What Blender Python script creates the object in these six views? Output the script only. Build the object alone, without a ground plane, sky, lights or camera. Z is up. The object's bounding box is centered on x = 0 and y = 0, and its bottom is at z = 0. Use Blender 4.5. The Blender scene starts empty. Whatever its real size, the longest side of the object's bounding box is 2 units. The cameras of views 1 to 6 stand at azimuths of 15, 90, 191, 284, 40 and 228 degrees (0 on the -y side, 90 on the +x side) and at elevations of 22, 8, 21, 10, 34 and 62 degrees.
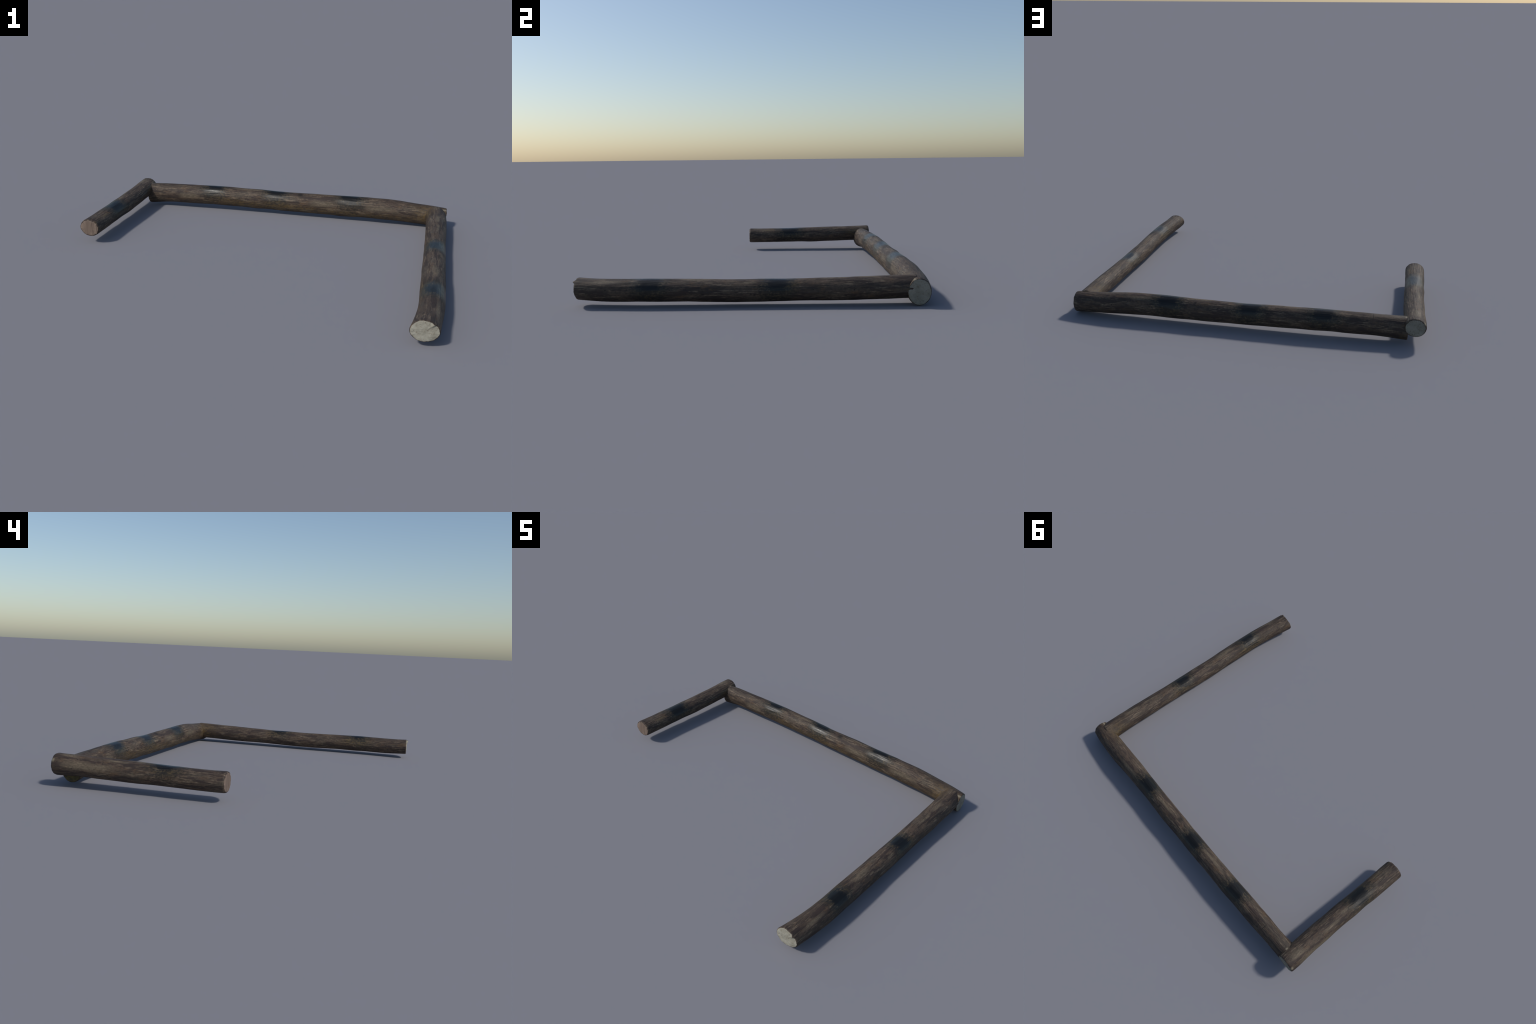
import bpy, math
from mathutils import Vector, noise, Matrix

# ---------------------------------------------------------------- helpers
def spline(table):
    """natural cubic spline through (t, a, b, c, d) stations -> function of t"""
    t = [r[0] for r in table]; n = len(t); cols = []
    for c in range(1, 5):
        v = [r[c] for r in table]
        h = [t[i + 1] - t[i] for i in range(n - 1)]
        m = [0.0] * n; cp = [0.0] * n; dp = [0.0] * n
        for i in range(1, n - 1):
            a, b, cc = h[i - 1], 2 * (h[i - 1] + h[i]), h[i]
            d = 6 * ((v[i + 1] - v[i]) / h[i] - (v[i] - v[i - 1]) / h[i - 1])
            w = b - a * cp[i - 1]
            cp[i] = cc / w; dp[i] = (d - a * dp[i - 1]) / w
        for i in range(n - 2, 0, -1):
            m[i] = dp[i] - cp[i] * m[i + 1]
        cols.append((v, m, h))

    def f(x):
        k = 0
        while k < n - 2 and x > t[k + 1]:
            k += 1
        out = []
        for v, m, h in cols:
            a, b, hh = t[k + 1] - x, x - t[k], h[k]
            out.append(m[k] * a ** 3 / (6 * hh) + m[k + 1] * b ** 3 / (6 * hh)
                       + (v[k] / hh - m[k] * hh / 6) * a + (v[k + 1] / hh - m[k + 1] * hh / 6) * b)
        return out
    return f


def gauss(x, s):
    return math.exp(-(x / s) ** 2)


def wrap(a):
    return (a + math.pi) % (2 * math.pi) - math.pi


# ---------------------------------------------------------------- logs
# stations along each log: (along, sideways centre, height of centre, half width, half height)
REAR = [(-1.000, .7200, .0785, .0540, .0645), (-.900, .7235, .0777, .0524, .0645), (-.800, .7290, .0832, .0486, .0613),
        (-.700, .7310, .0858, .0507, .0598), (-.600, .7335, .0860, .0518, .0606), (-.500, .7350, .0882, .0517, .0600),
        (-.400, .7385, .0881, .0521, .0605), (-.300, .7387, .0868, .0512, .0600), (-.200, .7392, .0852, .0500, .0612),
        (-.100, .7405, .0844, .0514, .0601), (0., .7395, .0814, .0505, .0602), (.100, .7390, .0820, .0512, .0606),
        (.200, .7400, .0823, .0525, .0618), (.300, .7377, .0829, .0513, .0622), (.400, .7363, .0829, .0508, .0640),
        (.500, .7358, .0850, .0523, .0630), (.600, .7345, .0838, .0548, .0631), (.700, .7365, .0807, .0566, .0620),
        (.800, .7353, .0742, .0568, .0598), (.900, .7318, .0680, .0544, .0597), (1.00, .7241, .0600, .0507, .0590)]
RIGHT = [(-0.800, 0.9121, 0.0763, 0.0600, 0.0475), (-0.709, 0.9224, 0.0710, 0.0562, 0.0487), (-0.619, 0.9310, 0.0689, 0.0550, 0.0499),
         (-0.528, 0.9365, 0.0692, 0.0550, 0.0492), (-0.438, 0.9372, 0.0691, 0.0549, 0.0500), (-0.347, 0.9375, 0.0684, 0.0549, 0.0488),
         (-0.256, 0.9374, 0.0672, 0.0548, 0.0487), (-0.166, 0.9372, 0.0647, 0.0546, 0.0492), (-0.075, 0.9376, 0.0632, 0.0546, 0.0492),
         (0.015, 0.9380, 0.0639, 0.0542, 0.0491), (0.106, 0.9386, 0.0652, 0.0536, 0.0484), (0.196, 0.9386, 0.0668, 0.0530, 0.0476),
         (0.287, 0.9394, 0.0681, 0.0534, 0.0485), (0.378, 0.9404, 0.0687, 0.0545, 0.0495), (0.468, 0.9398, 0.0708, 0.0554, 0.0504),
         (0.559, 0.9390, 0.0726, 0.0562, 0.0498), (0.649, 0.9362, 0.0751, 0.0573, 0.0505), (0.740, 0.9317, 0.0779, 0.0595, 0.0515)]
LEFT = [(-.080, -.9347, .0968, .0567, .0485), (-.007, -.9350, .0957, .0569, .0478), (.067, -.9353, .0962, .0564, .0477),
        (.140, -.9355, .0969, .0562, .0476), (.213, -.9336, .0983, .0553, .0479), (.287, -.9340, .0995, .0568, .0484),
        (.360, -.9322, .0998, .0560, .0500), (.433, -.9334, .1014, .0556, .0499), (.507, -.9342, .1034, .0571, .0497),
        (.580, -.9352, .1045, .0566, .0491), (.653, -.9365, .1066, .0563, .0492), (.727, -.9405, .1065, .0572, .0505),
        (.800, -.9425, .1085, .0555, .0520)]

AROUND = 144


def build_log(table, t0, t1, origin, turned, seed, cap_kind, splinters=(), knots=(), grow=(0, 0), shift=0.0, rim=.007):
    """A debarked pole: lofted ellipses along a wandering spine, with lumps, grain
    furrows, shallow drying cracks and irregular sawn rims. Local X runs along the pole."""
    f = spline(table)
    oc = Vector(origin)
    n_len = int((t1 - t0) / 0.0030)
    stations = [t0 + (t1 - t0) * i / n_len for i in range(n_len + 1)]
    # extra rings that round the rims
    R = rim
    for e in (0.0006, 0.0015, 0.0042, 0.0055, 0.0075):
        stations += [t0 + e, t1 - e]
    stations.sort()
    so = Vector((seed * 7.3, seed * 3.1, seed * 11.7))
    verts, faces = [], []

    def local(t, h, z):
        if turned:       # pole lies along world Y; local X = world Y, local Y = -world X
            return Vector((t - oc.y, -(h - oc.x), z - oc.z))
        return Vector((t - oc.x, h - oc.y, z - oc.z))

    def radius_gain(t, a):
        ca, sa = math.cos(a), math.sin(a)
        p = Vector((t * 6.0, sa * 1.1, ca * 1.1)) + so
        d = 0.0008 * noise.noise(p) + 0.0008 * noise.noise(p * 2.3)
        # long furrows of the grain
        g = Vector((t * 9.0, sa * 7.0, ca * 7.0)) + so * 1.7
        n = noise.noise(g)
        d += 0.00080 * n - 0.0016 * max(0.0, 0.22 - abs(n)) * max(0.0, noise.noise(g * 0.35 + so)) * 3.0
        g2 = Vector((t * 28.0, sa * 19.0, ca * 19.0)) + so
        d += 0.00035 * noise.noise(g2)
        for kt, ka, kl, kw, kh in knots:
            d += kh * gauss(t - kt, kl) * gauss(wrap(a - ka), kw)
        return d

    nr = len(stations)
    for t in stations:
        off, zc, rh, rv = f(t)
        off += shift; rh += grow[0]; rv += grow[1]
        e0, e1 = t - t0, t1 - t
        e = min(e0, e1)
        cut = 0.0
        if e < R:
            cut = R - math.sqrt(max(0.0, R * R - (R - e) ** 2))
        for j in range(AROUND):
            a = 2 * math.pi * j / AROUND          # 0 = top, + = +side
            ca, sa = math.cos(a), math.sin(a)
            rr = cut * (0.55 + 0.25 * noise.noise(Vector((sa * 2.5, ca * 2.5, seed + (0 if e0 < e1 else 9)))))
            d = radius_gain(t, a) - rr
            # sawn plane is not quite square, and its rim is frayed
            tt = t
            side = -1 if e0 < e1 else 1
            w = max(0.0, 1 - e / 0.03)
            if w > 0:
                fr = 0.0016 * noise.noise(Vector((sa * 4, ca * 4, seed * 2.0 + side * 5)))
                fr += 0.0008 * noise.noise(Vector((sa * 13, ca * 13, seed * 2.0 + side * 5)))
                for ss, sang, sw, sh in splinters:
                    if ss == side:
                        fr += sh * gauss(wrap(a - sang), sw)
                tt += side * fr * w
            verts.append(local(tt, off + (rh + d) * sa, zc + (rv + d) * ca))
    for i in range(nr - 1):
        for j in range(AROUND):
            k = (j + 1) % AROUND
            q = (i * AROUND + j, i * AROUND + k, (i + 1) * AROUND + k, (i + 1) * AROUND + j)
            faces.append(q if not turned else q)
    me = bpy.data.meshes.new("log")
    me.from_pydata(verts, [], faces)
    # orient normals outward
    c = f(stations[nr // 2])
    mid = local(stations[nr // 2], c[0], c[1])
    p = me.polygons[(nr // 2) * AROUND]
    if (Vector(p.center) - mid).dot(p.normal) < 0:
        me.flip_normals()
    me.polygons.foreach_set("use_smooth", [True] * len(me.polygons))
    ob = bpy.data.objects.new("log", me)
    bpy.context.collection.objects.link(ob)
    ob.location = oc
    if turned:
        ob.rotation_euler = (0, 0, math.pi / 2)

    caps = []
    for side, kind in ((0, cap_kind[0]), (1, cap_kind[1])):
        base = 0 if side == 0 else (nr - 1) * AROUND
        ring = verts[base:base + AROUND]
        cen = sum(ring, Vector()) / AROUND
        cv, cf = [v.copy() for v in ring], []
        steps = 26
        sg = -1 if side == 0 else 1
        for s in range(1, steps):
            k = 1 - s / steps
            for j in range(AROUND):
                q = cen + (ring[j] - cen) * k
                flat = cen.x + (ring[j].x - cen.x) * k ** 3      # rim fray fades to the middle
                n = noise.noise(Vector((q.y * 38, q.z * 38, seed + side * 4)))
                n2 = noise.noise(Vector((q.y * 120, q.z * 120, seed + side * 4)))
                fade = min(1.0, (1 - k) * 8)
                if kind == "striped":
                    dd = 0.0004 * n
                else:
                    dd = 0.0016 * n + 0.0006 * n2 - 0.0016 * max(0.0, 0.10 - abs(n)) / 0.10 * max(0.0, n2 + 0.1)
                q.x = flat + sg * dd * fade + sg * 0.0008 * fade
                cv.append(q)
        cv.append(cen + Vector((sg * 0.0008, 0, 0)))
        for s in range(steps - 1):
            for j in range(AROUND):
                m = (j + 1) % AROUND
                cf.append((s * AROUND + j, s * AROUND + m, (s + 1) * AROUND + m, (s + 1) * AROUND + j))
        last = (steps - 1) * AROUND
        for j in range(AROUND):
            cf.append((last + j, last + (j + 1) % AROUND, len(cv) - 1))
        cm = bpy.data.meshes.new("cut_end")
        cm.from_pydata(cv, [], cf)
        if cm.polygons[len(cf) // 2].normal.x * sg < 0:
            cm.flip_normals()
        cm.polygons.foreach_set("use_smooth", [True] * len(cm.polygons))
        co = bpy.data.objects.new("cut_end", cm)
        bpy.context.collection.objects.link(co)
        co.parent = ob
        caps.append(co)
    return ob, caps


# ---------------------------------------------------------------- materials
class G:
    """tiny node-graph writer"""
    def __init__(self, name):
        self.m = bpy.data.materials.new(name)
        self.m.use_nodes = True
        self.t = self.m.node_tree
        self.t.nodes.clear()
        self.out = self.t.nodes.new("ShaderNodeOutputMaterial")
        self.bsdf = self.t.nodes.new("ShaderNodeBsdfPrincipled")
        self.t.links.new(self.bsdf.outputs[0], self.out.inputs[0])
        self.tc = self.t.nodes.new("ShaderNodeTexCoord")
        sep = self.t.nodes.new("ShaderNodeSeparateXYZ")
        self.t.links.new(self.tc.outputs["Object"], sep.inputs[0])
        self.x, self.y, self.z = sep.outputs

    def put(self, sock, v):
        if isinstance(v, bpy.types.NodeSocket):
            self.t.links.new(v, sock)
        else:
            sock.default_value = v

    def math(self, op, a, b=0.0, c=None, clamp=False):
        n = self.t.nodes.new("ShaderNodeMath"); n.operation = op; n.use_clamp = clamp
        self.put(n.inputs[0], a); self.put(n.inputs[1], b)
        if c is not None:
            self.put(n.inputs[2], c)
        return n.outputs[0]

    def ramp(self, v, lo, hi, out0=0.0, out1=1.0):
        n = self.t.nodes.new("ShaderNodeMapRange"); n.interpolation_type = 'SMOOTHSTEP'
        self.put(n.inputs["Value"], v)
        n.inputs["From Min"].default_value = lo; n.inputs["From Max"].default_value = hi
        n.inputs["To Min"].default_value = out0; n.inputs["To Max"].default_value = out1
        return n.outputs["Result"]

    def combine(self, x, y, z):
        n = self.t.nodes.new("ShaderNodeCombineXYZ")
        for s, v in zip(n.inputs, (x, y, z)):
            self.put(s, v)
        return n.outputs[0]

    def mapping(self, scale, loc=(0, 0, 0), vec=None):
        n = self.t.nodes.new("ShaderNodeMapping")
        self.put(n.inputs["Vector"], vec if vec is not None else self.tc.outputs["Object"])
        n.inputs["Scale"].default_value = scale; n.inputs["Location"].default_value = loc
        return n.outputs[0]

    def noise(self, vec, scale=1.0, detail=3.0, rough=0.55, dist=0.0):
        n = self.t.nodes.new("ShaderNodeTexNoise")
        self.put(n.inputs["Vector"], vec)
        n.inputs["Scale"].default_value = scale; n.inputs["Detail"].default_value = detail
        n.inputs["Roughness"].default_value = rough; n.inputs["Distortion"].default_value = dist
        return n.outputs["Fac"]

    def mix(self, fac, a, b):
        n = self.t.nodes.new("ShaderNodeMix"); n.data_type = 'RGBA'
        self.put(n.inputs["Factor"], fac)
        for s, v in ((n.inputs[6], a), (n.inputs[7], b)):
            self.put(s, v if isinstance(v, bpy.types.NodeSocket) else (*v, 1.0))
        return n.outputs[2]

    def bump(self, h, strength, dist, normal=None):
        n = self.t.nodes.new("ShaderNodeBump")
        n.inputs["Strength"].default_value = strength; n.inputs["Distance"].default_value = dist
        self.put(n.inputs["Height"], h)
        if normal is not None:
            self.put(n.inputs["Normal"], normal)
        return n.outputs[0]

    def spot(self, t, t0, half, soft, a, a0, ahalf, asoft, ragged=None):
        """window in (along, around) with soft ragged edges"""
        dt = self.math('ABSOLUTE', self.math('SUBTRACT', t, t0))
        da = self.math('ABSOLUTE', self.math('SUBTRACT', a, a0))
        if ragged is not None:
            dt = self.math('ADD', dt, self.math('MULTIPLY', ragged, soft * 1.6))
            da = self.math('ADD', da, self.math('MULTIPLY', ragged, asoft * 1.2))
        m1 = self.ramp(dt, half - soft, half + soft, 1, 0)
        m2 = self.ramp(da, ahalf - asoft, ahalf + asoft, 1, 0)
        return self.math('MULTIPLY', m1, m2)

    def blot(self, t, t0, half, a, a0, ahalf, inner, outer, ragged):
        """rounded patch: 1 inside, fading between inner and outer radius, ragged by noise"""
        dt = self.math('DIVIDE', self.math('SUBTRACT', t, t0), half)
        da = self.math('DIVIDE', self.math('SUBTRACT', a, a0), ahalf)
        r = self.math('SQRT', self.math('ADD', self.math('POWER', self.math('ABSOLUTE', dt), 2.6), self.math('POWER', self.math('ABSOLUTE', da), 2.6)))
        return self.ramp(self.math('ADD', r, ragged), inner, outer, 1, 0)

    def union(self, ms):
        r = ms[0]
        for m in ms[1:]:
            r = self.math('MAXIMUM', r, m)
        return r


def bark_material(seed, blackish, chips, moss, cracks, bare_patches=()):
    """weathered pole: every list holds (along, half length, angle, half angle) in local coordinates"""
    g = G("weathered_wood")
    s3 = (seed * 3.7, seed * 1.9, seed * 5.3)
    ang = g.math('ARCTAN2', g.y, g.z)
    # coordinates stretched along the pole: the grain
    broad = g.noise(g.mapping((4.5, 15, 15), s3), 1, 3, .55)
    flake = g.noise(g.mapping((8, 44, 44), s3), 1, 5, .64, .25)
    flake2 = g.noise(g.mapping((14, 75, 75), (s3[2], s3[0], s3[1])), 1, 4, .64, .15)
    fleck = g.noise(g.mapping((13, 150, 150), s3), 1, 4, .62, .1)
    fine = g.noise(g.mapping((50, 520, 520), s3), 1, 3, .65)
    mott = g.noise(g.mapping((75, 100, 100), s3), 1, 4, .65)
    cross = g.noise(g.mapping((190, 50, 50), s3), 1, 3, .6)
    col = g.mix(g.ramp(broad, .36, .62), (.072, .050, .036), (.112, .079, .055))
    # grey-olive weather film
    film = g.ramp(g.noise(g.mapping((8, 26, 26), (s3[1], s3[2], s3[0])), 1, 4, .6), .50, .62)
    col = g.mix(g.math('MULTIPLY', film, .60), col, (.078, .066, .050))
    # rusty tints
    rust = g.ramp(g.noise(g.mapping((14, 34, 34), (s3[0], 4, s3[1])), 1, 4, .6), .54, .66)
    col = g.mix(g.math('MULTIPLY', rust, .55), col, (.125, .072, .036))
    # purplish brown flaked skin, in two sizes, with crisp edges
    col = g.mix(g.math('MULTIPLY', g.ramp(flake, .505, .55), .88), col, (.044, .030, .026))
    col = g.mix(g.math('MULTIPLY', g.ramp(flake2, .55, .60), .70), col, (.038, .029, .025))
    # bared pale fibres in streaks
    where = g.ramp(g.noise(g.mapping((9, 34, 34), (s3[2], s3[0], 1)), 1, 3, .55), .45, .58)
    bare = g.math('MULTIPLY', g.ramp(fleck, .50, .60), where)
    col = g.mix(g.math('MULTIPLY', bare, .75), col, (.220, .168, .114))
    rag = g.math('SUBTRACT', mott, .5)
    streak = g.math('ADD', rag, g.math('SUBTRACT', fleck, .5))
    if bare_patches:
        bp = g.union([g.spot(g.x, t, h, h * .5, ang, a, ah, ah * .6, g.math('MULTIPLY', streak, 2.0)) for t, h, a, ah in bare_patches])
        col = g.mix(g.math('MULTIPLY', bp, .62), col, (.205, .164, .110))
    # fine dark grain lines and mottling
    col = g.mix(g.ramp(fine, .40, .66, .38, 0), col, (.024, .018, .015))
    col = g.mix(g.ramp(mott, .34, .56, .50, 0), col, (.032, .024, .018))
    pit = g.noise(g.mapping((60, 110, 110), (s3[1], 8, s3[2])), 1, 2, .5)
    col = g.mix(g.ramp(pit, .68, .74, 0, .8), col, (.014, .012, .010))
    # ochre moss, where asked
    if moss:
        ms = g.union([g.spot(g.x, t, h, h * .8, ang, a, ah, ah * .8, g.math('MULTIPLY', rag, 1.4)) for t, h, a, ah in moss])
        ms = g.math('MULTIPLY', ms, g.ramp(mott, .40, .60, .12, .85))
        ms = g.math('MULTIPLY', ms, g.ramp(flake2, .40, .60, 1, .45))
        col = g.mix(ms, col, (.112, .074, .024))
    # soot patches: black core, brown-black halo running round the pole
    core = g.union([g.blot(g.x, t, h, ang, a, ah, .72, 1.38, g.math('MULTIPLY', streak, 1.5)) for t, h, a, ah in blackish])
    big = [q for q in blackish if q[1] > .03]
    halo = g.union([g.blot(g.x, t, h * 1.9, ang, a, ah + .80, .55, 1.40, g.math('MULTIPLY', streak, 1.5)) for t, h, a, ah in big])
    halo = g.math('MULTIPLY', halo, g.ramp(mott, .35, .65, .95, .70))
    col = g.mix(halo, col, (.019, .017, .012))
    oliv = g.math('MULTIPLY', g.math('SUBTRACT', halo, core, clamp=True), g.ramp(mott, .50, .64))
    col = g.mix(g.math('MULTIPLY', oliv, .7), col, (.090, .066, .022))
    col = g.mix(g.math('MULTIPLY', core, .95), col, (.0050, .0050, .0040))
    # pale chipped wood by the sawn ends
    if chips:
        ch = g.union([g.spot(g.x, t, h, h * .6, ang, a, ah, ah * .7, g.math('MULTIPLY', streak, 1.5)) for t, h, a, ah in chips])
        col = g.mix(g.math('MULTIPLY', ch, .75), col, (.25, .215, .15))
    if cracks:
        ck = g.union([g.spot(g.x, t, h, h * .6, ang, a, ah, ah * .5, rag) for t, h, a, ah in cracks])
        col = g.mix(g.math('MULTIPLY', ck, .75), col, (.014, .012, .010))
    g.put(g.bsdf.inputs["Base Color"], col)
    smooth = g.union([g.blot(g.x, t, h * 1.7, ang, a, ah + .7, .3, 1.5, 0.0) for t, h, a, ah in big])
    ro = g.ramp(flake, .3, .7, .58, .66)
    ro = g.math('ADD', ro, g.math('MULTIPLY', rag, .25))
    ro = g.math('SUBTRACT', ro, g.math('MULTIPLY', smooth, .25))
    g.put(g.bsdf.inputs["Roughness"], ro)
    g.put(g.bsdf.inputs["Specular IOR Level"], g.math('ADD', g.math('MULTIPLY', smooth, .14), .27))
    calm = g.math('SUBTRACT', 1.0, g.math('MULTIPLY', smooth, .62))
    nb = g.bump(g.math('MULTIPLY', g.math('SUBTRACT', g.math('ADD', fine, g.math('MULTIPLY', fleck, 1.5)), 1.25), calm), .5, .0012)
    nb = g.bump(g.math('MULTIPLY', g.math('SUBTRACT', g.math('ADD', flake, flake2), 1.0), calm), .5, .0020, nb)
    nb = g.bump(g.math('MULTIPLY', g.math('SUBTRACT', cross, .5), calm), .35, .0011, nb)
    g.put(g.bsdf.inputs["Normal"], nb)
    return g.m


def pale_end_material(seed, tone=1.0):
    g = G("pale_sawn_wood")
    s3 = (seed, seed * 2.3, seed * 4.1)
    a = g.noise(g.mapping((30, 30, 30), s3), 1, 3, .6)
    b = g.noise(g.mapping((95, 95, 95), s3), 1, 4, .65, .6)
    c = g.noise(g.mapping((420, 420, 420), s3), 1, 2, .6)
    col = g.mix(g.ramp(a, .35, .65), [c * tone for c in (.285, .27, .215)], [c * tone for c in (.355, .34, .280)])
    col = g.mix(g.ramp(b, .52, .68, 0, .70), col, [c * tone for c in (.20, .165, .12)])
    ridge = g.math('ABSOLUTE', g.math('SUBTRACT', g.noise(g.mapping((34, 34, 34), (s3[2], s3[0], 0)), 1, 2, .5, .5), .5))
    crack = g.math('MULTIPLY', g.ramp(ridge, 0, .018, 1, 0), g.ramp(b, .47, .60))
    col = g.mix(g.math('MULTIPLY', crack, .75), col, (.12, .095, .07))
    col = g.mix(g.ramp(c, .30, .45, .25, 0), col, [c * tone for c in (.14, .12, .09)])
    g.put(g.bsdf.inputs["Base Color"], col)
    g.bsdf.inputs["Roughness"].default_value = .8
    g.bsdf.inputs["Specular IOR Level"].default_value = .3
    g.put(g.bsdf.inputs["Normal"], g.bump(g.math('ADD', a, b), .4, .002))
    return g.m


def striped_end_material():
    """plank-like grain running up and down the short pole's sawn end"""
    g = G("striped_sawn_wood")
    w = g.noise(g.mapping((40, 60, 5), (2, 1, 3)), 1, 3, .6)
    v = g.noise(g.mapping((40, 330, 12), (5, 1, 3)), 1, 3, .6)
    line = g.noise(g.mapping((40, 75, 3.5), (9.3, 4.4, 1)), 1, 1, .5)
    col = g.mix(g.ramp(w, .36, .64), (.155, .110, .082), (.225, .165, .124))
    col = g.mix(g.ramp(v, .35, .65, .35, 0), col, (.12, .085, .068))
    ridge = g.math('ABSOLUTE', g.math('SUBTRACT', line, .5))
    col = g.mix(g.ramp(ridge, .0, .02, .8, 0), col, (.055, .035, .028))
    g.put(g.bsdf.inputs["Base Color"], col)
    g.bsdf.inputs["Roughness"].default_value = .75
    g.put(g.bsdf.inputs["Normal"], g.bump(g.math('ADD', v, w), .25, .001))
    return g.m


def mossy_end_material():
    g = G("mossy_wood")
    a = g.noise(g.mapping((60, 60, 60)), 1, 4, .6)
    b = g.noise(g.mapping((190, 190, 190)), 1, 3, .6)
    col = g.mix(g.ramp(a, .4, .6), (.045, .036, .020), (.098, .080, .030))
    col = g.mix(g.ramp(b, .5, .65, 0, .5), col, (.05, .05, .015))
    g.put(g.bsdf.inputs["Base Color"], col)
    g.bsdf.inputs["Roughness"].default_value = .8
    g.put(g.bsdf.inputs["Normal"], g.bump(b, .4, .002))
    return g.m


# ---------------------------------------------------------------- assembly
D = math.radians
frame = bpy.data.objects.new("log_frame", None)
bpy.context.collection.objects.link(frame)
frame["label"] = "three weathered wooden poles joined into an open corner frame"
frame["category"] = "wooden frame"

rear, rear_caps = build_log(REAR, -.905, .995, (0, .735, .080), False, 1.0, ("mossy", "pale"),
                            splinters=[(1, D(-40), .3, .002)], grow=(.0020, .0006), shift=.0010)
right, right_caps = build_log(RIGHT, -.790, .722, (.936, -.04, .069), True, 2.0, ("pale", "mossy"), grow=(.0018, .0014), shift=.0010,
                              splinters=[(-1, D(38), .13, .0085), (-1, D(-25), .5, -.004), (-1, D(150), .6, -.003)])
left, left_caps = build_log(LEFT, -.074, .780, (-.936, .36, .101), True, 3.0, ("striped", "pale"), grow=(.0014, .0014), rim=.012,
                            knots=[(.70, D(-90), .07, .6, .0020)])

# (along, half length, angle, half angle); local angle 0 = top, + toward local +Y
rear.data.materials.append(bark_material(1.0,
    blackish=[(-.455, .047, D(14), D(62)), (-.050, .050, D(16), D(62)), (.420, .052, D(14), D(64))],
    chips=[(.985, .014, D(-42), .12), (-.895, .006, D(-8), .10)],
    moss=[(.90, .10, D(-85), 1.0), (-.03, .08, D(-100), .4), (-.36, .08, D(-90), .3), (-.89, .04, D(180), 1.0), (.5, .4, D(-130), .4), (-.10, .45, D(-118), .5)],
    cracks=[(.107, .014, D(-14), .22), (-.412, .0016, D(-92), .3), (.345, .0016, D(-80), .25), (-.72, .002, D(10), .3), (.62, .004, D(95), .05), (.75, .003, D(80), .06)],
    bare_patches=[(.25, .06, D(-70), .3), (.60, .08, D(-75), .25), (-.62, .06, D(-80), .25), (-.20, .12, D(-5), .12), (.25, .08, D(5), .10), (.58, .06, D(30), .2)]))
right.data.materials.append(bark_material(2.0,
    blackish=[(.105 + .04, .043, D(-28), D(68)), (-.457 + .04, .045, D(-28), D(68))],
    chips=[(-.768 + .04, .022, D(-61), .022)],
    moss=[(.70, .07, D(80), 1.1), (.19, .04, D(50), .5), (-.40, .09, D(65), .5), (.2, .03, D(-60), .5)],
    cracks=[(.20, .0016, D(60), .3), (.03, .003, D(-100), .05), (.48, .003, D(-85), .06)],
    bare_patches=[(.195, .020, D(-2), .16), (.025, .026, D(-44), .11), (-.21, .06, D(-10), .30), (.40, .05, D(-15), .12), (.55, .05, D(-10), .2), (-.62, .05, D(-30), .15)]))
left.data.materials.append(bark_material(3.0,
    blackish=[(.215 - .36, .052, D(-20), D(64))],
    chips=[(.772 - .36, .007, D(60), .12)],
    moss=[(.06 - .36, .035, D(-46), .12), (.20 - .36, .03, D(66), .35), (.70 - .36, .08, D(-70), .4)],
    cracks=[(.222 - .36, .0018, D(75), .3), (.52 - .36, .002, D(50), .12)],
    bare_patches=[(.05 - .36, .03, D(-46), .10), (.33 - .36, .04, D(5), .15), (.45 - .36, .05, D(25), .15), (.70 - .36, .04, D(15), .3), (.60 - .36, .12, D(75), .3)]))

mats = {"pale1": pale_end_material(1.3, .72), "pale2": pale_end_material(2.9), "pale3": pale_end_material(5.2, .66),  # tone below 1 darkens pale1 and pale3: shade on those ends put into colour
        "striped": striped_end_material(), "mossy": mossy_end_material()}
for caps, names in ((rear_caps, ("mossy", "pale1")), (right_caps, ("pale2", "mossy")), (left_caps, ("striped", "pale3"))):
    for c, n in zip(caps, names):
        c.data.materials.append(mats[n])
for o in (rear, right, left):
    o.parent = frame
